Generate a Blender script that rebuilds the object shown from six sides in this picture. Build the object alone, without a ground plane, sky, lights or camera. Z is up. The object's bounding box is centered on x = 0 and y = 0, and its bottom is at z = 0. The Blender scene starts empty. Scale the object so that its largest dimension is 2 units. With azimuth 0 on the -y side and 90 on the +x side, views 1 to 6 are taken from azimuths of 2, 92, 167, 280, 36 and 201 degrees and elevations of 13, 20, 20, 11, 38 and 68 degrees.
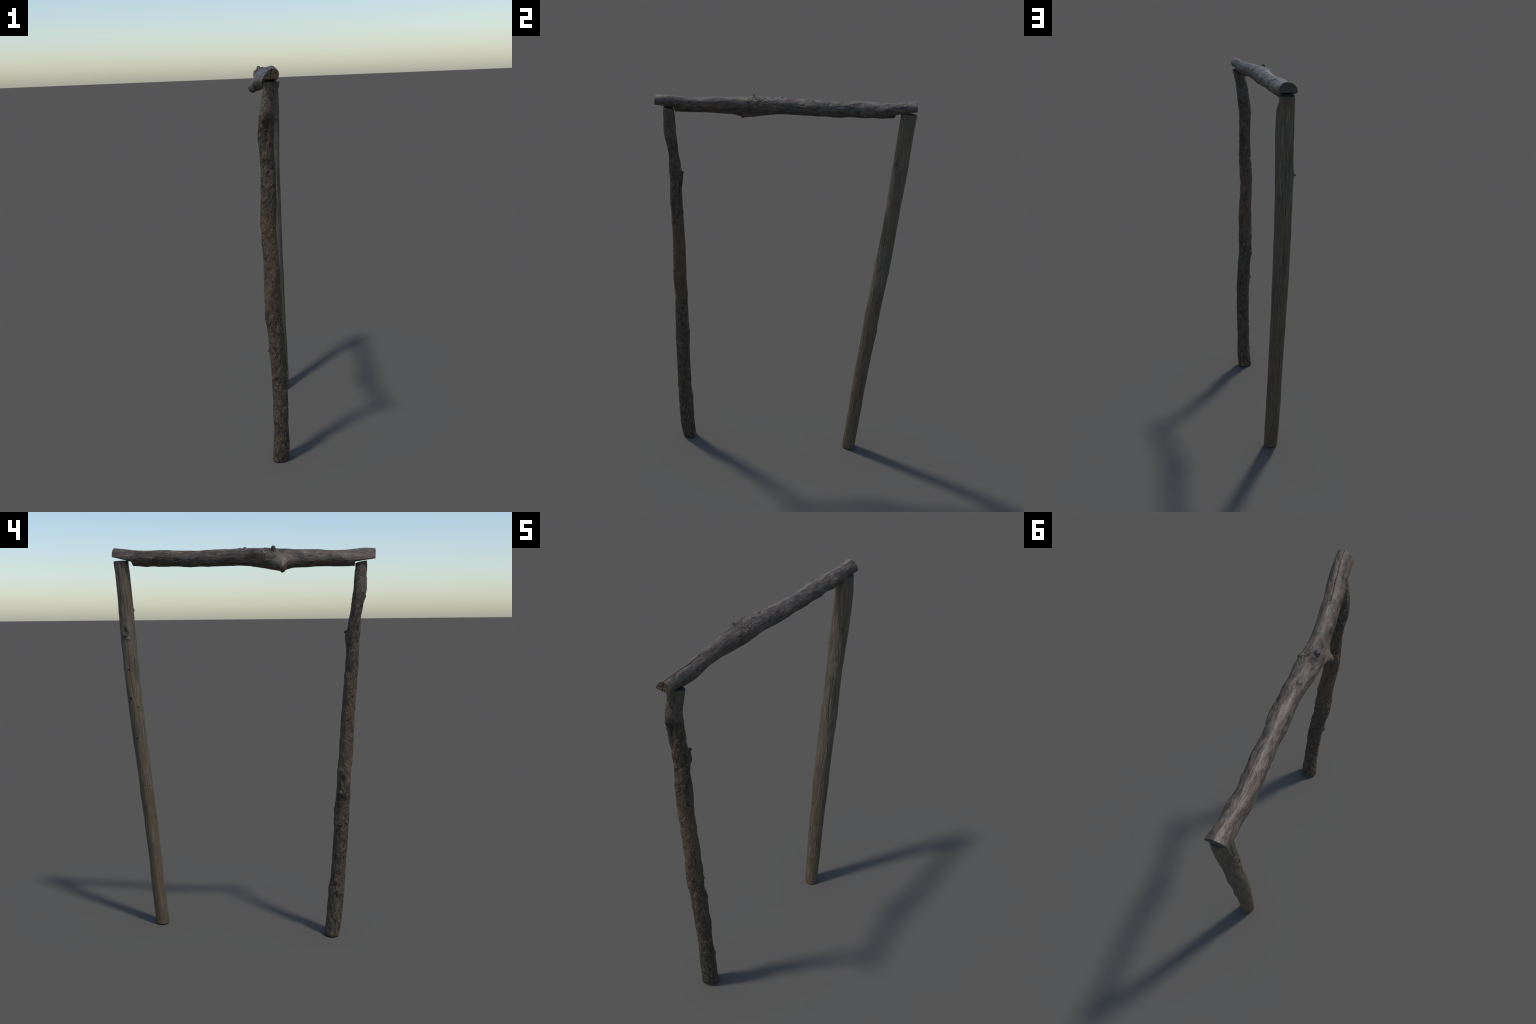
"""A rustic frame: two weathered log posts carrying a half-lapped log crossbeam."""
import bpy, math
import numpy as np

TAU = 2 * math.pi

# --------------------------------------------------------------------------
# noise (gradient noise on a hashed lattice, deterministic)
# --------------------------------------------------------------------------
_rng = np.random.default_rng(7)
_PERM = np.concatenate([_rng.permutation(256)] * 3)
_GRAD = _rng.normal(size=(256, 3))
_GRAD /= np.linalg.norm(_GRAD, axis=1)[:, None]


def perlin(p):
    p = np.asarray(p, float)
    i = np.floor(p).astype(int)
    f = p - i
    w = f * f * f * (f * (f * 6 - 15) + 10)
    out = 0
    for dx in (0, 1):
        for dy in (0, 1):
            for dz in (0, 1):
                h = _PERM[_PERM[_PERM[(i[..., 0] + dx) & 255] + ((i[..., 1] + dy) & 255)]
                          + ((i[..., 2] + dz) & 255)]
                g = _GRAD[h]
                d = (g[..., 0] * (f[..., 0] - dx) + g[..., 1] * (f[..., 1] - dy)
                     + g[..., 2] * (f[..., 2] - dz))
                wx = w[..., 0] if dx else 1 - w[..., 0]
                wy = w[..., 1] if dy else 1 - w[..., 1]
                wz = w[..., 2] if dz else 1 - w[..., 2]
                out = out + d * wx * wy * wz
    return out * 1.6


def fbm(p, octaves=3):
    a, s, o = 1.0, 1.0, 0
    for k in range(octaves):
        o = o + a * perlin(np.asarray(p) * s + 17.3 * k)
        a *= .5
        s *= 2.03
    return o


def smooth(a, b, x):
    t = np.clip((x - a) / (b - a), 0, 1)
    return t * t * (3 - 2 * t)


# --------------------------------------------------------------------------
# spines: position along the log, two centre coordinates, mean radius, and
# the two parts of the section's ovality.  Posts run along z (centre x, y),
# the crossbeam runs along y (centre x, z).
# --------------------------------------------------------------------------
POST_BARK = [
    (0.000, 0.0228, -0.4637, 0.0405, 0.0016, 0.0033),
    (0.064, 0.0276, -0.4718, 0.0410, 0.0010, 0.0010),
    (0.128, 0.0306, -0.4778, 0.0399, -0.0009, 0.0025),
    (0.192, 0.0305, -0.4819, 0.0393, -0.0019, 0.0012),
    (0.256, 0.0295, -0.4857, 0.0404, -0.0014, 0.0005),
    (0.320, 0.0320, -0.4922, 0.0376, 0.0007, -0.0002),
    (0.384, 0.0311, -0.4962, 0.0379, 0.0009, -0.0011),
    (0.448, 0.0314, -0.4992, 0.0379, 0.0014, 0.0002),
    (0.512, 0.0300, -0.5027, 0.0382, 0.0010, 0.0023),
    (0.576, 0.0266, -0.5058, 0.0389, 0.0021, -0.0006),
    (0.640, 0.0222, -0.5072, 0.0403, 0.0006, 0.0004),
    (0.704, 0.0210, -0.5110, 0.0384, 0.0012, 0.0006),
    (0.768, 0.0116, -0.5151, 0.0385, 0.0033, 0.0005),
    (0.832, 0.0114, -0.5179, 0.0376, 0.0032, 0.0025),
    (0.896, 0.0106, -0.5201, 0.0382, 0.0040, 0.0022),
    (0.960, 0.0114, -0.5248, 0.0373, 0.0021, -0.0008),
    (1.024, 0.0120, -0.5282, 0.0374, 0.0024, 0.0009),
    (1.088, 0.0089, -0.5311, 0.0363, 0.0018, 0.0006),
    (1.152, 0.0051, -0.5330, 0.0355, 0.0010, 0.0007),
    (1.216, 0.0034, -0.5367, 0.0345, 0.0021, 0.0015),
    (1.280, 0.0032, -0.5408, 0.0350, 0.0029, 0.0022),
    (1.344, 0.0071, -0.5441, 0.0354, 0.0026, 0.0024),
    (1.408, 0.0089, -0.5485, 0.0345, 0.0022, 0.0018),
    (1.472, 0.0100, -0.5507, 0.0332, 0.0017, 0.0002),
    (1.536, 0.0096, -0.5506, 0.0335, 0.0001, 0.0016),
    (1.600, 0.0074, -0.5567, 0.0332, 0.0012, 0.0012),
    (1.664, 0.0067, -0.5643, 0.0322, 0.0052, 0.0026),
    (1.728, 0.0112, -0.5749, 0.0335, 0.0030, 0.0024),
    (1.792, 0.0175, -0.5820, 0.0332, 0.0021, 0.0002),
    (1.856, 0.0295, -0.5825, 0.0323, 0.0019, 0.0005),
    (1.920, 0.0421, -0.5845, 0.0317, 0.0034, 0.0024),
]
POST_BARE = [
    (0.000, 0.0434, 0.4679, 0.0360, 0.0000, 0.0010),
    (0.081, 0.0407, 0.4742, 0.0367, 0.0011, 0.0003),
    (0.162, 0.0381, 0.4811, 0.0369, 0.0018, 0.0003),
    (0.242, 0.0361, 0.4874, 0.0370, 0.0024, 0.0010),
    (0.323, 0.0342, 0.4924, 0.0370, 0.0023, 0.0018),
    (0.404, 0.0321, 0.4976, 0.0368, 0.0018, 0.0025),
    (0.485, 0.0308, 0.5042, 0.0373, 0.0014, 0.0026),
    (0.566, 0.0298, 0.5115, 0.0377, 0.0015, 0.0022),
    (0.647, 0.0286, 0.5184, 0.0383, 0.0018, 0.0027),
    (0.727, 0.0269, 0.5252, 0.0389, 0.0017, 0.0033),
    (0.808, 0.0246, 0.5320, 0.0388, 0.0018, 0.0032),
    (0.889, 0.0233, 0.5394, 0.0393, 0.0022, 0.0028),
    (0.970, 0.0228, 0.5474, 0.0399, 0.0019, 0.0025),
    (1.051, 0.0222, 0.5552, 0.0402, 0.0016, 0.0025),
    (1.132, 0.0219, 0.5633, 0.0410, 0.0019, 0.0030),
    (1.212, 0.0218, 0.5704, 0.0409, 0.0021, 0.0021),
    (1.293, 0.0217, 0.5767, 0.0401, 0.0020, 0.0001),
    (1.374, 0.0215, 0.5829, 0.0398, 0.0022, -0.0008),
    (1.455, 0.0216, 0.5882, 0.0402, 0.0025, -0.0005),
    (1.536, 0.0222, 0.5934, 0.0412, 0.0025, 0.0008),
    (1.617, 0.0243, 0.5989, 0.0418, 0.0026, 0.0017),
    (1.697, 0.0265, 0.6035, 0.0416, 0.0028, 0.0019),
    (1.778, 0.0272, 0.6079, 0.0412, 0.0033, 0.0022),
    (1.859, 0.0262, 0.6131, 0.0402, 0.0026, 0.0022),
    (1.940, 0.0226, 0.6186, 0.0382, -0.0005, 0.0025),
]
BEAM = [
    (-0.655, 0.0375, 1.9300, 0.0368, -0.0017, 0.0070),
    (-0.600, 0.0350, 1.9318, 0.0359, -0.0029, 0.0085),
    (-0.546, 0.0309, 1.9281, 0.0374, -0.0015, 0.0066),
    (-0.491, 0.0212, 1.9253, 0.0389, 0.0008, 0.0020),
    (-0.437, 0.0134, 1.9257, 0.0376, -0.0003, 0.0023),
    (-0.382, 0.0062, 1.9279, 0.0382, -0.0011, 0.0048),
    (-0.328, 0.0000, 1.9274, 0.0389, -0.0023, 0.0048),
    (-0.273, -0.0049, 1.9272, 0.0393, -0.0034, 0.0044),
    (-0.218, -0.0083, 1.9267, 0.0429, -0.0041, 0.0045),
    (-0.164, -0.0080, 1.9265, 0.0454, -0.0030, 0.0057),
    (-0.109, -0.0037, 1.9324, 0.0465, 0.0005, 0.0043),
    (-0.055, -0.0003, 1.9363, 0.0424, 0.0001, 0.0023),
    (0.000, 0.0053, 1.9398, 0.0406, 0.0002, 0.0015),
    (0.055, 0.0076, 1.9391, 0.0399, -0.0001, -0.0004),
    (0.109, 0.0095, 1.9390, 0.0413, 0.0012, 0.0011),
    (0.164, 0.0073, 1.9373, 0.0401, 0.0006, 0.0009),
    (0.218, 0.0083, 1.9367, 0.0378, -0.0009, 0.0007),
    (0.273, 0.0093, 1.9368, 0.0396, -0.0003, 0.0010),
    (0.328, 0.0083, 1.9404, 0.0389, 0.0007, 0.0000),
    (0.382, 0.0071, 1.9411, 0.0405, 0.0009, -0.0028),
    (0.437, 0.0048, 1.9430, 0.0390, 0.0012, -0.0011),
    (0.491, 0.0111, 1.9424, 0.0413, 0.0020, 0.0008),
    (0.546, 0.0148, 1.9484, 0.0385, 0.0008, 0.0035),
    (0.600, 0.0172, 1.9540, 0.0387, 0.0005, 0.0047),
    (0.655, 0.0249, 1.9580, 0.0425, 0.0015, 0.0010),
]

# --------------------------------------------------------------------------
# relief: swellings and hollows (along, angle, half length [down, up],
# half width, height, sharpness) and cracks (points along/angle, width, depth)
# --------------------------------------------------------------------------
BUMPS_BARK = [
    # scar below the bare top: ridge, hollow, side lump
    (1.775, -95, (.022, .035), .026, .0035, 1), (1.738, -68, (.034, .012), .013, -.0100, 1.3),
    (1.742, -118, (.012, .014), .008, .0060, 1.4), (1.747, -62, .004, .004, .0045, 1.5),
    (1.700, -78, (.03, .03), .018, -.0035, 1), (1.667, -158, .03, .015, .0015, 1),
    # broken branch with swollen collar
    (1.562, 62, (.045, .018), .013, .0115, 1), (1.579, 64, (.010, .0055), .0075, .0125, 2.2),
    (1.532, 44, .012, .010, .0040, 1.6),
    # thorn, knuckles and healed wounds
    (.607, 173, (.005, .009), .005, .0055, 1.4), (.896, 150, (.016, .014), .010, .0040, 1.3),
    (.853, 178, (.026, .014), .0075, -.0105, 1.4), (.778, 160, (.008, .012), .011, .0045, 1.5),
    (.750, 172, (.022, .014), .011, -.0085, 1.3), (.682, 66, (.022, .018), .013, .0075, 1.6),
    (.829, 30, (.010, .008), .008, .0045, 1.5), (.842, 24, .010, .012, -.0025, 1.2),
    (.610, 177, (.004, .012), .011, .0035, 1.4), (.286, 160, .012, .009, -.0060, 1.4),
    (.228, -174, .020, .008, -.0060, 1.4), (.305, 165, .012, .014, .0025, 1),
    (.243, 49, (.030, .018), .016, .0040, 1.3), (.219, 76, .010, .009, -.0030, 1.3),
    (.458, -90, .007, .010, .0022, 1.5), (1.255, 160, .02, .015, .0018, 1),
    (.884, 97, .014, .012, .0020, 1.2), (1.010, 9, .010, .007, .0022, 1.6),
    (1.449, -11, .022, .006, -.0020, 1.3), (1.09, 100, .03, .014, .0016, 1),
    (1.05, -60, .03, .012, .0014, 1), (.38, 120, .03, .014, .0016, 1), (.55, -20, .03, .014, .0016, 1),
]
CRACKS_BARK = [
    ([(1.86, 178), (1.81, 174), (1.79, -170), (1.755, -176)], .0012, .0022),
    ([(1.80, -172), (1.775, 178)], .0010, .0018),
    ([(1.20, -150), (1.15, -140), (1.11, -152)], .0014, .0018),
    ([(1.13, -100), (1.12, -75)], .0012, .0016), ([(.79, -58), (.76, -70), (.745, -92)], .0013, -.0018),
    ([(.36, -60), (.33, -78), (.31, -80)], .0013, -.0022), ([(.60, 15), (.56, 12)], .0014, .0018),
    ([(1.40, -15), (1.33, -20)], .0015, .0022), ([(.46, -120), (.46, -80)], .0012, .0016),
]
BUMPS_BARE = [
    (1.690, -44, (.008, .014), .0095, .0065, 1.6), (1.712, -40, (.010, .014), .009, .0030, 1.2),
    (1.664, -46, .02, .006, -.0018, 1), (1.565, 176, (.009, .005), .009, .0060, 1.6),
    (1.583, 178, (.030, .036), .017, .0050, 1.3), (1.585, 178, (.012, .022), .0090, -.0115, 1.3), (1.548, -162, .007, .010, .0030, 1.4),
    (1.622, 177, .022, .010, -.0020, 1), (1.390, 174, .0045, .0042, -.0060, 1.8),
    (1.390, 174, .010, .010, .0016, 1), (1.243, 170, .008, .003, -.0050, 1.5),
    (1.250, 172, .006, .007, .0016, 1), (1.194, -148, .008, .0034, -.0050, 1.6),
    (1.188, -148, .005, .005, .0025, 1.4), (1.034, 180, .0045, .0042, -.0055, 1.8),
    (1.034, 180, .010, .010, .0014, 1), (1.248, -22, .008, .0026, -.0030, 1.5),
    (1.236, -20, .005, .005, .0018, 1.2), (1.098, -37, .016, .004, -.0040, 1.4),
    (.740, 66, (.03, .03), .022, .0035, 1.2), (1.572, 172, .014, .012, .0020, 1.2),
    (.608, -112, (.004, .02), .010, .0026, 1.5), (.778, -129, .006, .006, -.0025, 1.5),
    (.762, -76, .010, .007, .0018, 1.3), (.439, -31, .006, .010, .0018, 1.6),
    (1.916, -25, (.020, .03), .024, -.0050, 2.2), (.285, 100, .02, .016, .0014, 1),
    (.181, -37, .005, .006, .0018, 1.4), (.11, -12, .008, .006, .0014, 1.3),
]
CRACKS_BARE = [
    ([(1.929, -162), (1.867, -162), (1.795, -158), (1.701, -151), (1.66, -150)], .0013, .0032),
    ([(1.53, -173), (1.45, -176), (1.336, -175), (1.295, -174), (1.233, -161)], .0022, .0022),
    ([(.495, 17), (.406, 9), (.342, 12), (.298, -16), (.275, -4), (.212, -36), (.181, -37)], .0019, .0042),
    ([(.43, 22), (.36, 10)], .0013, .0024), ([(1.849, -23), (1.773, -14)], .0014, .0022),
    ([(1.60, 30), (1.56, 28), (1.488, -11), (1.463, -18)], .0013, .0026),
    ([(1.407, -57), (1.309, -62), (1.218, -69), (1.153, -75)], .0022, .0030),
    ([(1.33, -48), (1.20, -52)], .0014, .0020), ([(.403, 136), (.402, 180), (.396, -130), (.390, -88)], .0009, .0012),
    ([(.36, -62), (.335, -45), (.31, -47), (.30, -60)], .0012, -.0020), ([(.263, -75), (.263, -50)], .0012, -.0018),
    ([(.95, -60), (.80, -66), (.70, -55)], .0016, .0020), ([(.90, -85), (.77, -80)], .0013, .0016),
    ([(1.62, 85), (1.40, 92), (1.20, 88)], .0012, .0016), ([(1.10, 100), (.86, 95)], .0012, .0015),
    ([(.66, 88), (.52, 96)], .0013, .0016), ([(.40, 84), (.28, 92), (.14, 90)], .0013, .0016),
    ([(1.1, -140), (.93, -150), (.83, -142)], .0013, .0016), ([(.70, 160), (.50, 170)], .0012, .0014),
]
BUMPS_BEAM = [
    # large sawn-off branch pointing down and outwards
    (-.200, 222, (.050, .040), .034, .0110, 1.1), (-.214, 223, (.026, .024), .024, .0115, 1.2),
    (-.218, 221, .0155, .0145, .0180, 3.0), (-.128, -62, .03, .02, .0030, 1),
    (-.098, 147, (.060, .065), .025, .0125, 1.1),      # shoulder behind the branch
    # small stubs on top
    (-.167, 110, (.0120, .0110), .0095, .0180, 1.7), (-.155, 112, .020, .018, .0022, 1),
    (-.0266, 107, (.008, .012), .010, .0082, 1.8), (-.020, 110, .022, .018, .0012, 1),
    # wrinkled scar between them, ring scar
    (-.158, 124, .012, .011, -.0040, 1.5), (-.158, 124, .021, .019, .0014, 1.5), (-.126, 97, .010, .010, .0022, 1.5), (-.118, 142, .007, .007, .0030, 1.5), (-.100, 132, .006, .008, .0028, 1.5),
    (-.112, 122, .006, .012, -.0030, 1.5), (-.150, 148, .008, .006, .0020, 1.5),
    (-.135, 140, .006, .006, .0022, 1.5), (-.020, 92, (.010, .010), .012, -.0030, 1.6),
    (.002, 92, .007, .012, .0022, 1.5), (-.045, 95, .006, .014, .0022, 1.5),
    (-.095, 118, .022, .012, -.0025, 1.2), (-.067, 80, .02, .010, .0016, 1),
    # knuckles on the shady side
    (-.143, 33, (.012, .010), .011, .0065, 1.6), (-.190, 48, .008, .009, .0025, 1.5),
    (.140, 15, (.020, .026), .016, .0026, 1.2), (.294, 40, (.022, .02), .014, .0022, 1.2),
    (-.262, -20, .03, .02, .0020, 1), (.010, 28, .02, .014, .0018, 1),
    (.287, 59, .012, .008, -.0020, 1.5), (.376, 57, .012, .006, -.0026, 1.5),
    (.345, 54, .020, .006, .0018, 1.6), (.302, 50, .012, .006, -.0020, 1.5), (.150, 45, .016, .012, -.0018, 1.3),
    (.170, 11, .02, .014, -.0018, 1.2), (.108, 19, .010, .010, .0016, 1.4), (.42, -80, .02, .03, .0020, 1),
    (.54, -90, .012, .03, .0020, 1.2), (-.086, 190, .035, .020, -.0020, 1),
    (.20, 120, .02, .012, -.0016, 1.2), (.33, 128, .02, .010, -.0014, 1.2), (-.30, 118, .03, .02, .0014, 1),
]
CRACKS_BEAM = [
    ([(-.66, 77), (-.583, 78), (-.539, 84), (-.494, 79), (-.455, 81), (-.41, 82)], .0013, .0042),
    ([(-.165, 150), (-.15, 132), (-.13, 140), (-.115, 125)], .0015, .0022),
    ([(-.15, 118), (-.128, 112), (-.12, 98)], .0014, .0022), ([(-.18, 120), (-.172, 140)], .0014, .0020),
    ([(-.14, 108), (-.135, 130)], .0012, .0020), ([(.0, 112), (-.012, 98), (-.012, 84)], .0016, .0022),
    ([(.0, 92), (.012, 86), (.016, 94)], .0014, .0020), ([(.60, 90), (.50, 88), (.42, 92)], .0010, .0016),
    ([(.53, 101), (.44, 104), (.36, 100)], .0011, .0016), ([(.40, 80), (.28, 86)], .0011, .0015),
    ([(.25, 110), (.10, 104)], .0011, .0014), ([(-.10, 75), (-.05, 72)], .0012, .0015),
    ([(.05, 12), (.10, 8), (.12, 20)], .0013, -.0018), ([(.00, 18), (.03, 10), (.06, 14)], .0012, -.0016),
    ([(-.03, 22), (-.01, 8), (-.02, 0)], .0012, .0018),
]


def spline(nodes, s):
    """Catmull-Rom through the spine nodes."""
    n = np.array(nodes)
    k = np.clip(np.searchsorted(n[:, 0], s, side='right') - 1, 0, len(n) - 2)
    h = n[k + 1, 0] - n[k, 0]
    t = ((s - n[k, 0]) / h)[:, None]
    v = n[:, 1:]
    p0, p1, p2, p3 = v[np.maximum(k - 1, 0)], v[k], v[k + 1], v[np.minimum(k + 2, len(n) - 1)]
    return .5 * (2 * p1 + (p2 - p0) * t + (2 * p0 - 5 * p1 + 4 * p2 - p3) * t * t
                 + (3 * p1 - p0 - 3 * p2 + p3) * t ** 3)


def stations(lo, hi, step, fine=()):
    """Ring positions; denser close to the ends and around the given places."""
    a = [np.arange(lo, hi, step)]
    e = .009 * np.linspace(0, 1, 10) ** 2
    a += [lo + e, hi - e]
    for c, half, st in fine:
        a.append(np.arange(c - half, c + half, st))
    s = np.unique(np.round(np.concatenate(a), 5))
    keep = [s[0]]
    for x in s[1:]:
        if x - keep[-1] > 1.2e-4:
            keep.append(x)
    keep[-1] = hi
    return np.array(keep)


def wrap(a):
    return (a + math.pi) % TAU - math.pi


def relief(s, th, rad, bumps, cracks, seed):
    S, T = s[:, None], th[None, :]
    R = rad[:, None]
    d = np.zeros((len(s), len(th)))
    for c, ang, hl, hw, h, p in bumps:
        lo, hi = hl if isinstance(hl, tuple) else (hl, hl)
        m = np.abs(s - c) < 4 * max(lo, hi)
        ds = S[m] - c
        ds = ds / np.where(ds < 0, lo, hi)
        da = wrap(T - math.radians(ang)) * R[m] / hw
        d[m] += h * np.exp(-((ds * ds + da * da) ** p))
    for pts, w, depth in cracks:
        pts = np.array(pts, float)
        a = np.radians(np.unwrap(pts[:, 1], period=360))
        lo, hi = pts[:, 0].min() - .012, pts[:, 0].max() + .012
        m = (s > lo) & (s < hi)
        if not m.any():
            continue
        Sm, Rm = S[m], R[m]
        wob = perlin(np.stack([Sm[:, 0] / .011, np.full(m.sum(), seed), np.zeros(m.sum())], -1))[:, None]
        best = np.full((m.sum(), len(th)), 9.)
        for i in range(len(pts) - 1):
            ax, ay = pts[i, 0], a[i]
            bx, by = pts[i + 1, 0], a[i + 1]
            px, py = Sm - ax, wrap(T - ay) * Rm + wob * .0016
            ex, ey = bx - ax, (by - ay) * .038
            t = np.clip((px * ex + py * ey) / (ex * ex + ey * ey), 0, 1)
            best = np.minimum(best, np.hypot(px - t * ex, py - t * ey))
        d[m] -= depth * np.exp(-(best / w) ** 2)
    return d


# --------------------------------------------------------------------------
# mesh helpers
# --------------------------------------------------------------------------
def mesh_piece(name, verts, normals, quads, tris, mats):
    used = np.unique(np.concatenate([quads.ravel(), tris.ravel()]).astype(int))
    idx = np.full(len(verts), -1)
    idx[used] = np.arange(len(used))
    q, t = idx[quads], idx[tris]
    me = bpy.data.meshes.new(name)
    nf = len(q) + len(t)
    me.vertices.add(len(used))
    me.vertices.foreach_set("co", verts[used].astype(np.float32).ravel())
    me.loops.add(len(q) * 4 + len(t) * 3)
    me.loops.foreach_set("vertex_index", np.concatenate([q.ravel(), t.ravel()]).astype(np.int32))
    me.polygons.add(nf)
    start = np.concatenate([np.arange(len(q)) * 4, len(q) * 4 + np.arange(len(t)) * 3])
    me.polygons.foreach_set("loop_start", start.astype(np.int32))
    me.update(calc_edges=True)
    me.validate()
    me.polygons.foreach_set("use_smooth", np.ones(len(me.polygons), dtype=bool))
    if normals is not None:
        me.normals_split_custom_set_from_vertices(normals[used].astype(np.float32).tolist())
    for m in mats:
        me.materials.append(m)
    return bpy.data.objects.new(name, me)


def grid_quads(ns, nt):
    i, j = np.meshgrid(np.arange(ns - 1), np.arange(nt), indexing='ij')
    j2 = (j + 1) % nt
    return np.stack([i * nt + j, i * nt + j2, (i + 1) * nt + j2, (i + 1) * nt + j], -1).reshape(-1, 4)


def grid_normals(P):
    du = np.gradient(P, axis=0)
    dv = np.roll(P, -1, 1) - np.roll(P, 1, 1)
    n = np.cross(dv, du)
    return n / np.maximum(np.linalg.norm(n, axis=-1, keepdims=True), 1e-12)


def add(obj, parent):
    bpy.context.collection.objects.link(obj)
    obj.parent = parent
    return obj


def cap(name, ring, outward, parent, mat, dent, mats_seed=0, cracks=()):
    """A sawn end: rings from the rim to the middle, roughened along the cut's normal."""
    n = len(ring)
    c = ring.mean(0)
    fr = np.linspace(1, 0.02, 30)
    P = c + (ring[None] - c) * fr[:, None, None]
    outward = np.array(outward, float)
    outward /= np.linalg.norm(outward)
    rel = P - c
    rough = fbm(P / .006 + mats_seed, 3) * .0007
    rr = np.linalg.norm(rel, axis=-1)
    rough += .0005 * np.sin(rr / .0016 + 2 * perlin(P / .02))
    for d, w, depth in cracks:               # (direction in the cut, half width, depth)
        d = np.array(d, float)
        d /= np.linalg.norm(d)
        side = np.cross(outward, d)
        along = rel @ d
        off = rel @ side + .0015 * perlin(P / .012 + 5)
        rough -= depth * np.exp(-(off / w) ** 2) * smooth(-.004, .006, along)
    if outward[2] < -.9:
        rough = rough - rough.max()                # nothing below the ground
    amt = smooth(1.0, .9, fr)[:, None]
    P = P + outward * ((rough - dent * smooth(1., .75, fr)[:, None]) * amt)[..., None]
    verts = np.concatenate([P.reshape(-1, 3), P[-1].mean(0)[None]])
    q = grid_quads(len(fr), n)
    last = (len(fr) - 1) * n
    j = np.arange(n)
    t = np.stack([last + j, last + (j + 1) % n, np.full(n, len(verts) - 1)], -1)
    # orientation
    a, b, d_ = verts[q[0][0]], verts[q[0][1]], verts[q[0][2]]
    if np.dot(np.cross(b - a, d_ - a), outward) < 0:
        q, t = q[:, ::-1], t[:, ::-1]
    return add(mesh_piece(name, verts, None, q, t, [mat]), parent)


def split_stubs(P, N, S, T, stubs):
    """Faces of the grid belonging to each branch stub; the rest is the log."""
    ns, nt = P.shape[:2]
    q = grid_quads(ns, nt)
    V = P.reshape(-1, 3)
    cen = V[q].mean(1)
    lab = np.zeros(len(q), int)
    for k, (pos, rad) in enumerate(stubs):
        lab[np.linalg.norm(cen - np.array(pos), axis=1) < rad] = k + 1
    return V, N.reshape(-1, 3), q, lab


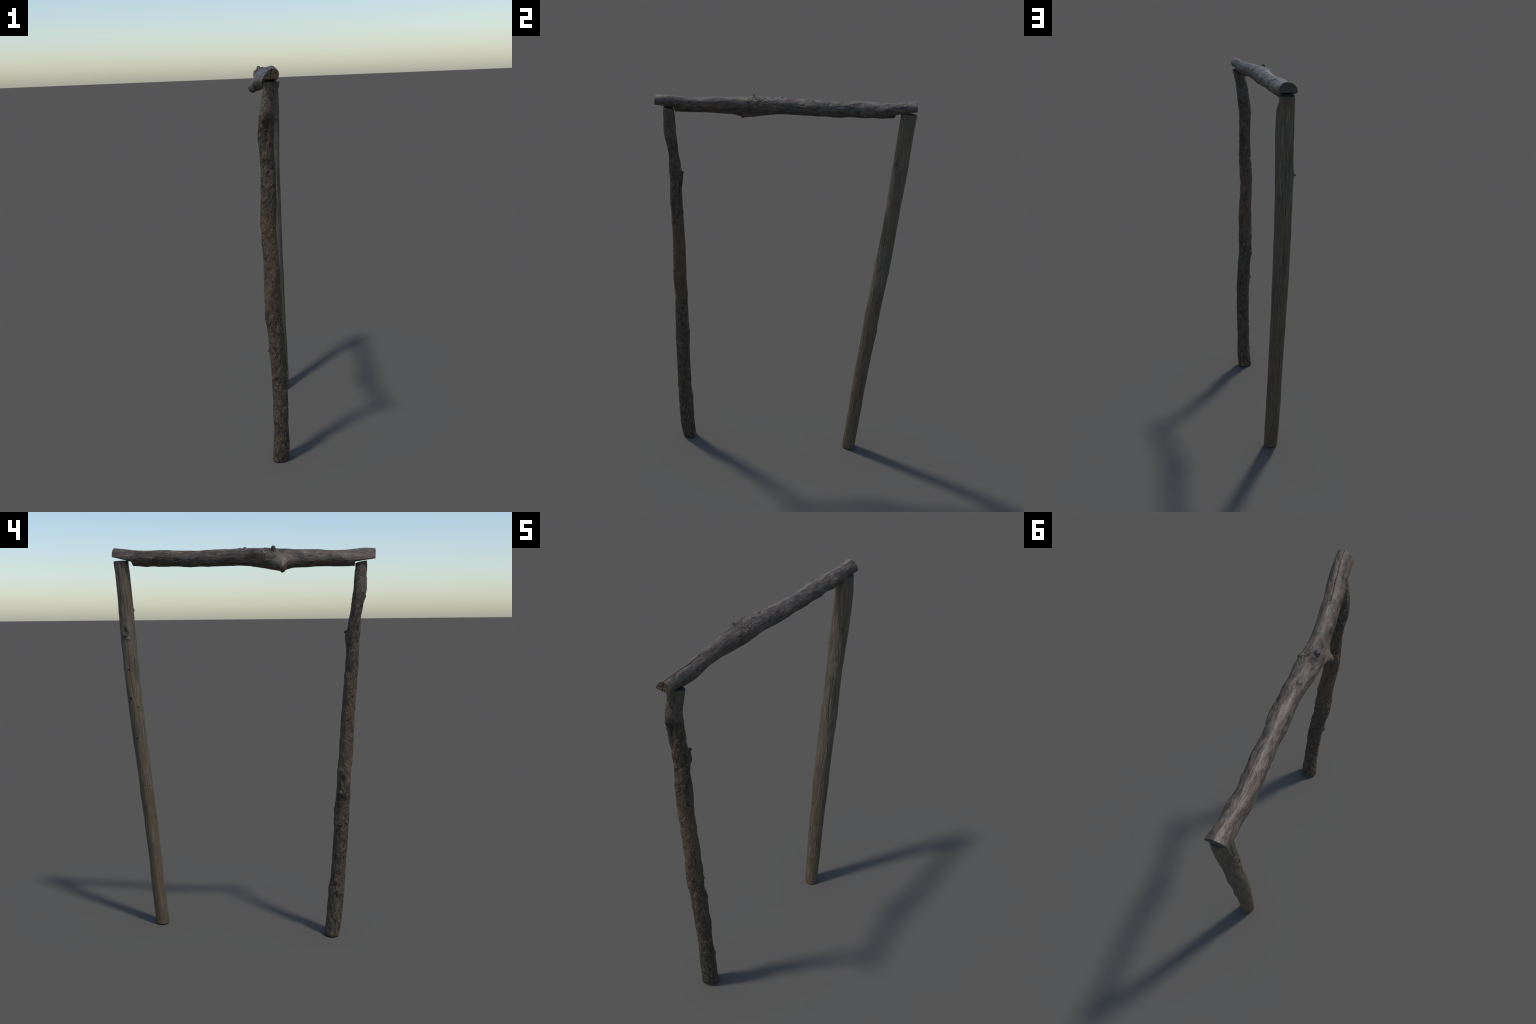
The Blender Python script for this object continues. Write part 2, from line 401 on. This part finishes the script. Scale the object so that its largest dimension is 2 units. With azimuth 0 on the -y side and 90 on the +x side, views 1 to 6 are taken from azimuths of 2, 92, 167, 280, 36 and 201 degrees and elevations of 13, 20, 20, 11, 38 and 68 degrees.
# --------------------------------------------------------------------------
# materials
# --------------------------------------------------------------------------
class Nodes:
    def __init__(self, name, rough=.85, spec=.25):
        self.mat = bpy.data.materials.new(name)
        self.mat.use_nodes = True
        self.t = self.mat.node_tree
        self.b = self.t.nodes["Principled BSDF"]
        self.b.inputs["Roughness"].default_value = rough
        self.b.inputs["Specular IOR Level"].default_value = spec
        self.co = self.t.nodes.new("ShaderNodeTexCoord").outputs["Object"]

    def n(self, kind, **kw):
        nd = self.t.nodes.new(kind)
        for k, v in kw.items():
            setattr(nd, k, v)
        return nd

    def put(self, sock, v):
        if hasattr(v, "is_output"):
            self.t.links.new(v, sock)
        else:
            sock.default_value = v

    def math(self, op, a, b=0., c=None, clamp=False):
        nd = self.n("ShaderNodeMath", operation=op, use_clamp=clamp)
        self.put(nd.inputs[0], a)
        self.put(nd.inputs[1], b)
        if c is not None:
            self.put(nd.inputs[2], c)
        return nd.outputs[0]

    def xyz(self, v):
        nd = self.n("ShaderNodeSeparateXYZ")
        self.put(nd.inputs[0], v)
        return nd.outputs

    def vec(self, x, y, z):
        nd = self.n("ShaderNodeCombineXYZ")
        for s, v in zip(nd.inputs, (x, y, z)):
            self.put(s, v)
        return nd.outputs[0]

    def scaled(self, v, s, offset=(0, 0, 0)):
        nd = self.n("ShaderNodeMapping")
        self.put(nd.inputs["Vector"], v)
        nd.inputs["Scale"].default_value = s
        nd.inputs["Location"].default_value = offset
        return nd.outputs[0]

    def noise(self, v, s, offset=(0, 0, 0), detail=4., rough=.6, dist=0.):
        nd = self.n("ShaderNodeTexNoise")
        self.put(nd.inputs["Vector"], self.scaled(v, s, offset))
        nd.inputs["Scale"].default_value = 1.
        nd.inputs["Detail"].default_value = detail
        nd.inputs["Roughness"].default_value = rough
        nd.inputs["Distortion"].default_value = dist
        return nd.outputs[0]

    def voronoi(self, v, s, feature='F1', offset=(0, 0, 0)):
        nd = self.n("ShaderNodeTexVoronoi", feature=feature)
        self.put(nd.inputs["Vector"], self.scaled(v, s, offset))
        nd.inputs["Scale"].default_value = 1.
        return nd.outputs["Distance"]

    def step(self, v, lo, hi):
        nd = self.n("ShaderNodeMapRange", interpolation_type='SMOOTHSTEP')
        self.put(nd.inputs[0], v)
        nd.inputs[1].default_value, nd.inputs[2].default_value = lo, hi
        nd.inputs[3].default_value, nd.inputs[4].default_value = 0., 1.
        return nd.outputs[0]

    def mix(self, f, a, b, blend='MIX'):
        nd = self.n("ShaderNodeMix", data_type='RGBA', blend_type=blend)
        self.put(nd.inputs[0], f)
        for s, v in ((nd.inputs[6], a), (nd.inputs[7], b)):
            self.put(s, v if hasattr(v, "is_output") else (*v, 1.))
        return nd.outputs[2]

    def ramp(self, f, stops):
        nd = self.n("ShaderNodeValToRGB")
        el = nd.color_ramp.elements
        while len(el) < len(stops):
            el.new(.5)
        for e, (p, c) in zip(el, stops):
            e.position, e.color = p, (*c, 1.)
        self.put(nd.inputs[0], f)
        return nd.outputs[0]

    def near(self, centre, radius, squash=(1, 1, 1)):
        """1 close to a place on the object, fading to 0 at the radius, with a ragged edge."""
        nd = self.n("ShaderNodeVectorMath", operation='DISTANCE')
        self.put(nd.inputs[0], self.scaled(self.co, squash))
        nd.inputs[1].default_value = tuple(c * q for c, q in zip(centre, squash))
        wob = self.noise(self.co, (60, 60, 60), detail=3)
        d = self.math('ADD', nd.outputs["Value"], self.math('MULTIPLY', self.math('SUBTRACT', wob, .5), radius * .9))
        return self.math('SUBTRACT', 1., self.step(d, radius * .6, radius))

    def times(self, *f):
        o = f[0]
        for g in f[1:]:
            o = self.math('MULTIPLY', o, g)
        return o

    def finish(self, col, height=None, strength=.5, dist=.002, rough=None):
        self.put(self.b.inputs["Base Color"], col)
        if height is not None:
            bp = self.n("ShaderNodeBump")
            bp.inputs["Strength"].default_value = strength
            bp.inputs["Distance"].default_value = dist
            self.put(bp.inputs["Height"], height)
            self.t.links.new(bp.outputs[0], self.b.inputs["Normal"])
        if rough is not None:
            self.put(self.b.inputs["Roughness"], rough)
        return self.mat


def bark_material():
    m = Nodes("weathered_bark", .70, .30)
    x, y, z = m.xyz(m.co)
    g = m.vec(x, m.math('MULTIPLY_ADD', z, .0577, y), z)          # follow the lean of the post
    big = m.noise(g, (22, 22, 9), detail=3)
    mid = m.noise(g, (80, 80, 34), (3, 1, 4), detail=6, rough=.72)
    fine = m.noise(g, (330, 330, 120), (9, 2, 4), detail=4, rough=.7)
    speck = m.noise(g, (260, 260, 190), (1, 7, 2), detail=4, rough=.65)
    fibre = m.noise(g, (420, 420, 26), (2, 2, 8), detail=3)
    col = m.ramp(mid, [(.36, (.014, .011, .009)), (.46, (.050, .037, .025)), (.55, (.088, .064, .042)), (.68, (.150, .116, .078))])
    col = m.mix(m.times(m.step(big, .52, .62), m.step(mid, .36, .52), .55), col, (.108, .062, .033))   # reddish inner bark
    col = m.mix(m.times(m.step(m.noise(g, (34, 34, 20), (5, 9, 1), detail=5), .52, .60), m.step(speck, .42, .56), .65),
                col, (.101, .088, .043))                                               # olive lichen
    bare = m.noise(g, (46, 46, 12), (8, 3, 3), detail=5, rough=.65)
    top = m.near((.035, -.60, 1.87), .135)
    col = m.mix(m.times(top, m.step(bare, .34, .54), .70), col, (.123, .102, .076))     # bark lost near the top
    red = m.near((-.03, -.545, 1.10), .17, (1, 1, .55))
    col = m.mix(m.times(red, m.step(bare, .38, .52), .75), col, (.138, .083, .045))
    col = m.mix(m.times(m.step(bare, .59, .66), .6), col, (.130, .102, .072))
    col = m.mix(m.times(m.near((.02, -.61, 1.730), .042, (1, 1, .75)), m.step(fine, .62, .42), .8), col, (.024, .022, .018))
    col = m.mix(m.times(m.step(speck, .535, .59), m.step(m.noise(g, (30, 30, 14), (4, 4, 4), detail=3), .40, .56), .92), col, (.012, .010, .009))         # black pits
    col = m.mix(m.times(m.step(fine, .57, .66), .50), col, (.165, .137, .095))          # pale flecks
    col = m.mix(m.times(m.step(fibre, .54, .66), .40), col, (.024, .020, .015))
    h = m.math('ADD', m.math('MULTIPLY', fine, .6), m.math('MULTIPLY', speck, -.5))
    return m.finish(col, h, .9, .003)


def bare_material():
    m = Nodes("grey_bare_wood", .65, .28)
    x, y, z = m.xyz(m.co)
    g = m.vec(m.math('MULTIPLY_ADD', z, .0087, x), m.math('MULTIPLY_ADD', z, -.0805, y), z)
    broad = m.noise(g, (60, 60, 3.2), detail=4, dist=.3)
    grain = m.noise(g, (230, 230, 9), (4, 4, 1), detail=5, rough=.68)
    fine = m.noise(g, (600, 600, 30), (4, 7, 1), detail=3)
    patch = m.noise(g, (24, 24, 6), (2, 8, 5), detail=4)
    col = m.ramp(grain, [(.33, (.038, .031, .022)), (.44, (.095, .078, .054)), (.55, (.134, .112, .078)), (.68, (.215, .184, .133))])
    col = m.mix(m.times(m.step(broad, .49, .58), .72), col, (.134, .088, .050))         # warm brown streaks
    col = m.mix(m.times(m.step(patch, .53, .62), .55), col, (.063, .054, .036))         # dark weathered patches
    foot = m.near((.030, .480, .20), .95, (1, 1, 1))
    col = m.mix(m.times(foot, m.step(m.noise(g, (90, 90, 8), (1, 1, 6), detail=4), .38, .58), .55), col, (.109, .065, .030))
    for c, r in (((-.024, .595, 1.578), .022), ((-.022, .588, 1.390), .008), ((-.020, .553, 1.034), .008),
                 ((-.018, .545, 1.194), .009), ((-.020, .580, 1.243), .009), ((.056, .572, 1.676), .006)):
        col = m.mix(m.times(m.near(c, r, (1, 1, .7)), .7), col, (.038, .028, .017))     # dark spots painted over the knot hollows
    col = m.mix(m.times(m.step(fine, .57, .67), .45), col, (.039, .029, .018))
    streak = m.noise(g, (150, 150, 4.5), (6, 1, 9), detail=4)
    col = m.mix(m.times(m.step(streak, .60, .65), .65), col, (.036, .028, .016))
    h = m.math('ADD', m.math('MULTIPLY', grain, .6), m.math('MULTIPLY', fine, .4))
    return m.finish(col, h, .8, .0025)


def beam_material():
    m = Nodes("weathered_beam_wood", .50, .42)
    x, y, z = m.xyz(m.co)
    y2 = m.math('MULTIPLY', y, y)
    bend = m.math('ADD', m.math('MULTIPLY', y, m.math('MULTIPLY_ADD', y2, -.1005, .0215)),
                  m.math('MULTIPLY', y2, m.math('MULTIPLY_ADD', y2, .1418, .0184)))
    gx = m.math('SUBTRACT', m.math('SUBTRACT', x, bend), .0013)
    g = m.vec(gx, y, m.math('SUBTRACT', z, m.math('MULTIPLY_ADD', y, .0193, 1.936)))
    mid = m.noise(g, (62, 26, 62), detail=7, rough=.72, dist=.4)
    grain = m.noise(g, (300, 20, 300), (4, 4, 1), detail=5, rough=.7)
    fine = m.noise(g, (380, 150, 380), (2, 6, 1), detail=4, rough=.65)
    patch = m.noise(g, (46, 14, 46), (7, 8, 5), detail=5, rough=.65)
    col = m.ramp(mid, [(.37, (.018, .014, .011)), (.46, (.058, .044, .032)), (.55, (.096, .073, .053)), (.67, (.150, .120, .088))])
    col = m.mix(m.times(m.step(patch, .51, .59), .60), col, (.108, .068, .042))         # rusty brown bark skin
    col = m.mix(m.times(m.step(m.noise(g, (46, 14, 46), (1, 3, 5), detail=5), .54, .61), .65), col, (.044, .036, .031))
    # worn, bleached strip along the crown, following the log
    gs = m.xyz(g)
    wav = m.math('MULTIPLY', m.math('SUBTRACT', m.noise(g, (34, 9, 34), (3, 3, 3), detail=5, rough=.65), .5), .060)
    off = m.math('ABSOLUTE', m.math('ADD', m.math('ADD', gs[0], .004), wav))
    crown = m.times(m.math('SUBTRACT', 1., m.step(off, .003, .013)), m.step(gs[2], .015, .03))
    broken = m.math('ADD', .22, m.math('MULTIPLY', m.step(y, -.12, .12), .43))
    col = m.mix(m.times(crown, m.step(grain, .36, .52), broken), col, (.230, .198, .158))
    col = m.mix(m.times(m.step(grain, .55, .66), .45), col, (.026, .021, .016))
    col = m.mix(m.times(m.step(fine, .57, .65), .55), col, (.022, .018, .015))
    col = m.mix(m.times(m.step(fine, .42, .33), .35), col, (.170, .142, .108))
    col = m.mix(m.times(m.near((-.024, -.150, 1.972), .040), m.step(fine, .33, .48), .85), col, (.040, .033, .029))
    col = m.mix(m.times(m.near((-.004, -.012, 1.98), .020), m.step(fine, .40, .55), .6), col, (.040, .036, .024))
    col = m.mix(m.times(m.near((-.050, -.205, 1.915), .038), m.step(fine, .60, .42), .55), col, (.187, .150, .106))
    h = m.math('ADD', m.math('MULTIPLY', grain, .5), m.math('MULTIPLY', fine, -.5))
    return m.finish(col, h, .8, .0025)


def end_material(name, pale, dark, centre):
    m = Nodes(name, .9, .15)
    nd = m.n("ShaderNodeVectorMath", operation='DISTANCE')
    m.put(nd.inputs[0], m.co)
    nd.inputs[1].default_value = centre
    wob = m.noise(m.co, (70, 70, 70), detail=3)
    rings = m.math('SINE', m.math('MULTIPLY_ADD', nd.outputs["Value"], 1500., m.math('MULTIPLY', wob, 9.)))
    fine = m.noise(m.co, (350, 350, 350), detail=4, rough=.7)
    f = m.math('ADD', m.math('MULTIPLY', rings, .12), fine)
    col = m.ramp(f, [(.25, dark), (.5, tuple(.5 * (a + b) for a, b in zip(pale, dark))), (.72, pale)])
    return m.finish(col, fine, .6, .002)


def plain_material(name, a, b, scale, rough=.7, metal=0.):
    m = Nodes(name, rough, .3)
    m.b.inputs["Metallic"].default_value = metal
    f = m.noise(m.co, (scale,) * 3, detail=4)
    return m.finish(m.mix(m.step(f, .35, .65), a, b), f, .4, .001)


# --------------------------------------------------------------------------
# posts
# --------------------------------------------------------------------------
def bark_roughness(P, s, th):
    g = P * np.array([1, 1, .45])
    d = fbm(g / .022, 3) * .0011
    d -= .0018 * smooth(.25, .6, perlin(P * np.array([1, 1, .5]) / .016 + 53))
    plates = fbm(P * np.array([1, 1, .6]) / .030 + 31, 3)
    d += (smooth(-.04, .04, plates) - .5) * .0016
    d += fbm(P * np.array([1, 1, .5]) / .0055 + 7, 3) * .0007
    d += perlin(P * np.array([1, 1, .12]) / .006 + 3) * .0005
    return d - .0005


def bare_roughness(P, s, th):
    lean = P - np.stack([-.0087 * P[..., 2], .0805 * P[..., 2], 0 * P[..., 2]], -1)
    d = fbm(lean * np.array([1, 1, .12]) / .016, 2) * .0009
    d += fbm(lean * np.array([1, 1, .05]) / .0055 + 11, 3) * .0006
    d -= .0010 * smooth(.28, .5, perlin(lean * np.array([1, 1, .045]) / .007 + 23))
    d += perlin(P / .05 + 9) * .0008
    return d


def make_post(nodes, top_plane, bumps, cracks, roughness, seed, mat, stubs, frame, foot_mat, top_mat, top_dent):
    nt = 260
    ztop = nodes[-1][0]
    s = stations(0, ztop, .0021)
    th = np.arange(nt) / nt * TAU
    v = spline(nodes, s)
    rad = v[:, 2]
    r = rad[:, None] + v[:, 3:4] * np.cos(2 * th) + v[:, 4:5] * np.sin(2 * th)
    base = np.stack([v[:, 0:1] + r * np.cos(th), v[:, 1:2] + r * np.sin(th), np.repeat(s[:, None], nt, 1)], -1)
    r = r + relief(s, th, rad, bumps, cracks, seed) + roughness(base, s, th)
    # rounded foot, slightly eased top rim
    for dist, ease in ((s, .0075), (ztop - s, .0018)):
        t = np.clip(1 - dist / ease, 0, 1)
        r -= (ease * (1 - np.sqrt(1 - t * t)))[:, None] * .9
    P = np.stack([v[:, 0:1] + r * np.cos(th), v[:, 1:2] + r * np.sin(th), np.repeat(s[:, None], nt, 1)], -1)
    zt = top_plane(P[-1, :, 0], P[-1, :, 1])
    k = np.clip((P[..., 2] - 1.75) / (ztop - 1.75), 0, 1)
    P[..., 2] += k * (zt - ztop)[None]
    N = grid_normals(P)
    V, Nv, q, lab = split_stubs(P, N, s, th, stubs)
    none = np.zeros((0, 3), int)
    post = add(mesh_piece("post", V, Nv, q[lab == 0], none, [mat]), frame)
    for i in range(len(stubs)):
        add(mesh_piece("branch_stub", V, Nv, q[lab == i + 1], none, [mat]), post)
    cap("cut_end", P[0], (0, 0, -1), post, foot_mat, .0006)
    n = np.cross(P[-1, nt // 4] - P[-1, 0], P[-1, nt // 2] - P[-1, 0])
    cap("cut_end", P[-1], n if n[2] > 0 else -n, post, top_mat, top_dent, 3, [((-.5, -.3, 0), .0012, .003), ((.8, .4, 0), .001, .002)])
    return post


# --------------------------------------------------------------------------
# crossbeam
# --------------------------------------------------------------------------
LAP_FRONT = (-.5560, 1.9110, -.138)     # shoulder position, height of the seat there, its slope
LAP_BACK = (.5540, 1.9285, .245)


def beam_roughness(P):
    g = P * np.array([1, .4, 1])
    d = fbm(g / .020 + 3, 3) * .0009
    plates = fbm(P * np.array([1, .35, 1]) / .022 + 41, 3)
    d += (smooth(-.04, .05, plates) - .5) * .0009 * smooth(-.35, .0, P[..., 1])
    d += fbm(P * np.array([1, .12, 1]) / .0050 + 13, 3) * .0005
    burl = np.exp(-(((P[..., 1] + .14) / .035) ** 2)) * smooth(1.945, 1.965, P[..., 2])
    d += burl * (np.abs(perlin(P / .010 + 5)) - .2) * -.0085
    return d


def make_beam(frame, mat, front_mat, back_mat):
    nt = 280
    lo, hi = -.6510, .6515
    s = stations(lo, hi, .0021, [(LAP_FRONT[0], .003, .0005), (LAP_BACK[0], .003, .0005), (-.2, .05, .0013)])
    th = np.arange(nt) / nt * TAU
    v = spline(BEAM, s)
    rad = v[:, 2]
    r = rad[:, None] + v[:, 3:4] * np.cos(2 * th) + v[:, 4:5] * np.sin(2 * th)

    def place(r):
        return np.stack([v[:, 0:1] + r * np.cos(th), np.repeat(s[:, None], nt, 1), v[:, 1:2] + r * np.sin(th)], -1)
    r = r + relief(s, th, rad, BUMPS_BEAM, CRACKS_BEAM, 5) + beam_roughness(place(r))
    for dist, ease in ((s - lo, .0028), (hi - s, .0012)):
        t = np.clip(1 - dist / ease, 0, 1)
        r -= (ease * (1 - np.sqrt(1 - t * t)))[:, None] * .9
    P = place(r)
    # lap joints: the underside of both ends is sawn flat as far as a shoulder
    yy = P[..., 1]
    chop = .0006 * fbm(P * np.array([1, .3, 1]) / .012 + 2, 2)
    zf = LAP_FRONT[1] + LAP_FRONT[2] * (yy - LAP_FRONT[0])
    zb = LAP_BACK[1] + LAP_BACK[2] * (yy - LAP_BACK[0])
    f = smooth(LAP_FRONT[0] + .0016, LAP_FRONT[0], yy)
    b = smooth(LAP_BACK[0] - .005, LAP_BACK[0], yy) ** .5
    zz = P[..., 2]
    zz = np.maximum(zz, np.where(f > 0, zz + f * (zf + chop - zz), zz))
    zz = np.maximum(zz, np.where(b > 0, zz + b * (zb + chop - zz), zz))
    P[..., 2] = zz
    N = -grid_normals(P)
    stubs = [((-.0660, -.218, 1.8700), .019), ((-.0270, -.167, 1.9890), .0125), ((-.0110, -.0266, 1.9850), .0105)]
    V, Nv, q, lab = split_stubs(P, N, s, th, stubs)
    q = q[:, ::-1]
    none = np.zeros((0, 3), int)
    beam = add(mesh_piece("crossbeam", V, Nv, q[lab == 0], none, [mat]), frame)
    for i in range(len(stubs)):
        add(mesh_piece("branch_stub", V, Nv, q[lab == i + 1], none, [mat]), beam)
    cap("cut_end", P[0], (0, -1, 0), beam, front_mat, .0, 1,
        [((.25, 0, 1), .0016, .006), ((-.1, 0, -1), .0014, .005), ((-1, 0, -.1), .0009, .002), ((1, 0, .5), .0009, .002)])
    cap("cut_end", P[-1], (0, 1, 0), beam, back_mat, .0, 2, [((-.6, 0, .7), .0008, .0015)])
    return beam


def make_nail(parent, at, normal, r, length, mat):
    """Domed nail head on a short shank, set along the given direction."""
    n = np.array(normal, float)
    n /= np.linalg.norm(n)
    a = np.cross(n, (0, 1, 0))
    a /= np.linalg.norm(a)
    b = np.cross(n, a)
    prof = [(.45, -length), (.45, -.0005), (1., -.0003), (1.05, .0006), (.8, .0014), (.4, .0019), (.02, .0020)]
    k = 20
    th = np.arange(k) / k * TAU
    P = np.array([[np.array(at) + n * h + r * w * (a * math.cos(t) + b * math.sin(t)) * (1 + .08 * math.sin(3 * t))
                   for t in th] for w, h in prof])
    q = grid_quads(len(prof), k)
    t = np.stack([(len(prof) - 1) * k + np.arange(1, k - 1), (len(prof) - 1) * k + np.arange(2, k),
                  np.full(k - 2, (len(prof) - 1) * k)], -1)
    V = P.reshape(-1, 3)
    f = V[q[k * 3]]
    if np.dot(np.cross(f[1] - f[0], f[2] - f[0]), n) < 0:
        q, t = q[:, ::-1], t[:, ::-1]
    return add(mesh_piece("nail", V, None, q, t, [mat]), parent)


# --------------------------------------------------------------------------
frame = bpy.data.objects.new("log_frame", None)
bpy.context.collection.objects.link(frame)
frame.location = (0, -.0008, 0)
frame["label"] = "rustic frame of two weathered log posts and a crossbeam"
frame["category"] = "wooden frame"

bark, bare, beamwood = bark_material(), bare_material(), beam_material()
end_bark = end_material("bark_post_end_grain", (.120, .100, .078), (.030, .025, .020), (.035, -.585, 1.9))
foot_bark = end_material("bark_post_foot_grain", (.110, .088, .066), (.035, .029, .024), (.02, -.464, 0.))
end_bare = end_material("bare_post_end_grain", (.170, .160, .138), (.065, .058, .048), (.025, .617, 1.93))
foot_bare = end_material("bare_post_foot_grain", (.130, .100, .075), (.045, .037, .029), (.043, .468, 0.))
end_front = end_material("beam_brown_end_grain", (.125, .088, .060), (.018, .013, .010), (.045, -.65, 1.925))
end_back = end_material("beam_grey_end_grain", (.130, .112, .094), (.045, .038, .032), (.025, .65, 1.96))
rust = plain_material("rusty_iron", (.16, .055, .04), (.24, .12, .09), 300, .7, .2)

make_post(POST_BARK, lambda x, y: 1.9075 - .19 * (y + .584) + .06 * np.clip(x - .055, 0, 1), BUMPS_BARK, CRACKS_BARK,
          bark_roughness, 2, bark, [((.0300, -.5090, 1.5790), .0125)], frame, foot_bark, end_bark, .001)
make_post(POST_BARE, lambda x, y: 1.9340 - .035 * (y - .62), BUMPS_BARE, CRACKS_BARE,
          bare_roughness, 8, bare, [((.0590, .5720, 1.6920), .0105)], frame, foot_bare, end_bare, .0025)
beam = make_beam(frame, beamwood, end_front, end_back)
make_nail(beam, (.0440, -.5760, 1.9705), (.15, 0, 1), .0030, .012, rust)
make_nail(beam, (.0632, -.5540, 1.9580), (.75, 0, .65), .0022, .010, plain_material("dark_iron", (.03, .03, .032), (.06, .055, .05), 300, .6, .3))


def make_splinter(parent, at, direction, size, mat):
    """Pale broken sliver of wood left standing in a knot."""
    d = np.array(direction, float)
    d /= np.linalg.norm(d)
    a = np.cross(d, (0, 0, 1))
    a /= np.linalg.norm(a)
    b = np.cross(d, a)
    k = 14
    th = np.arange(k) / k * TAU
    rings = [(0, 1.), (.45, .95), (.8, .8), (.95, .5), (1., .05)]
    P = np.array([[np.array(at) + d * size[0] * h + w * (a * size[1] * math.cos(t) + b * size[2] * math.sin(t))
                   * (1 + .18 * math.sin(2 * t + 5 * h)) for t in th] for h, w in rings])
    q = grid_quads(len(rings), k)
    V = P.reshape(-1, 3)
    f = V[q[0]]
    if np.dot(np.cross(f[1] - f[0], f[2] - f[0]), f.mean(0) - np.array(at)) < 0:
        q = q[:, ::-1]
    return add(mesh_piece("splinter", V, None, q, np.zeros((0, 3), int), [mat]), parent)


pale = plain_material("pale_split_wood", (.20, .165, .115), (.30, .26, .19), 260, .8)
post_bare = [o for o in frame.children if o.name.startswith("post")][-1]
make_splinter(post_bare, (-.0130, .5960, 1.5640), (-1, .1, .35), (.0115, .0060, .0028), pale)
make_splinter(post_bare, (-.0150, .5830, 1.5530), (-1, -.3, .25), (.0075, .0045, .0025), pale)
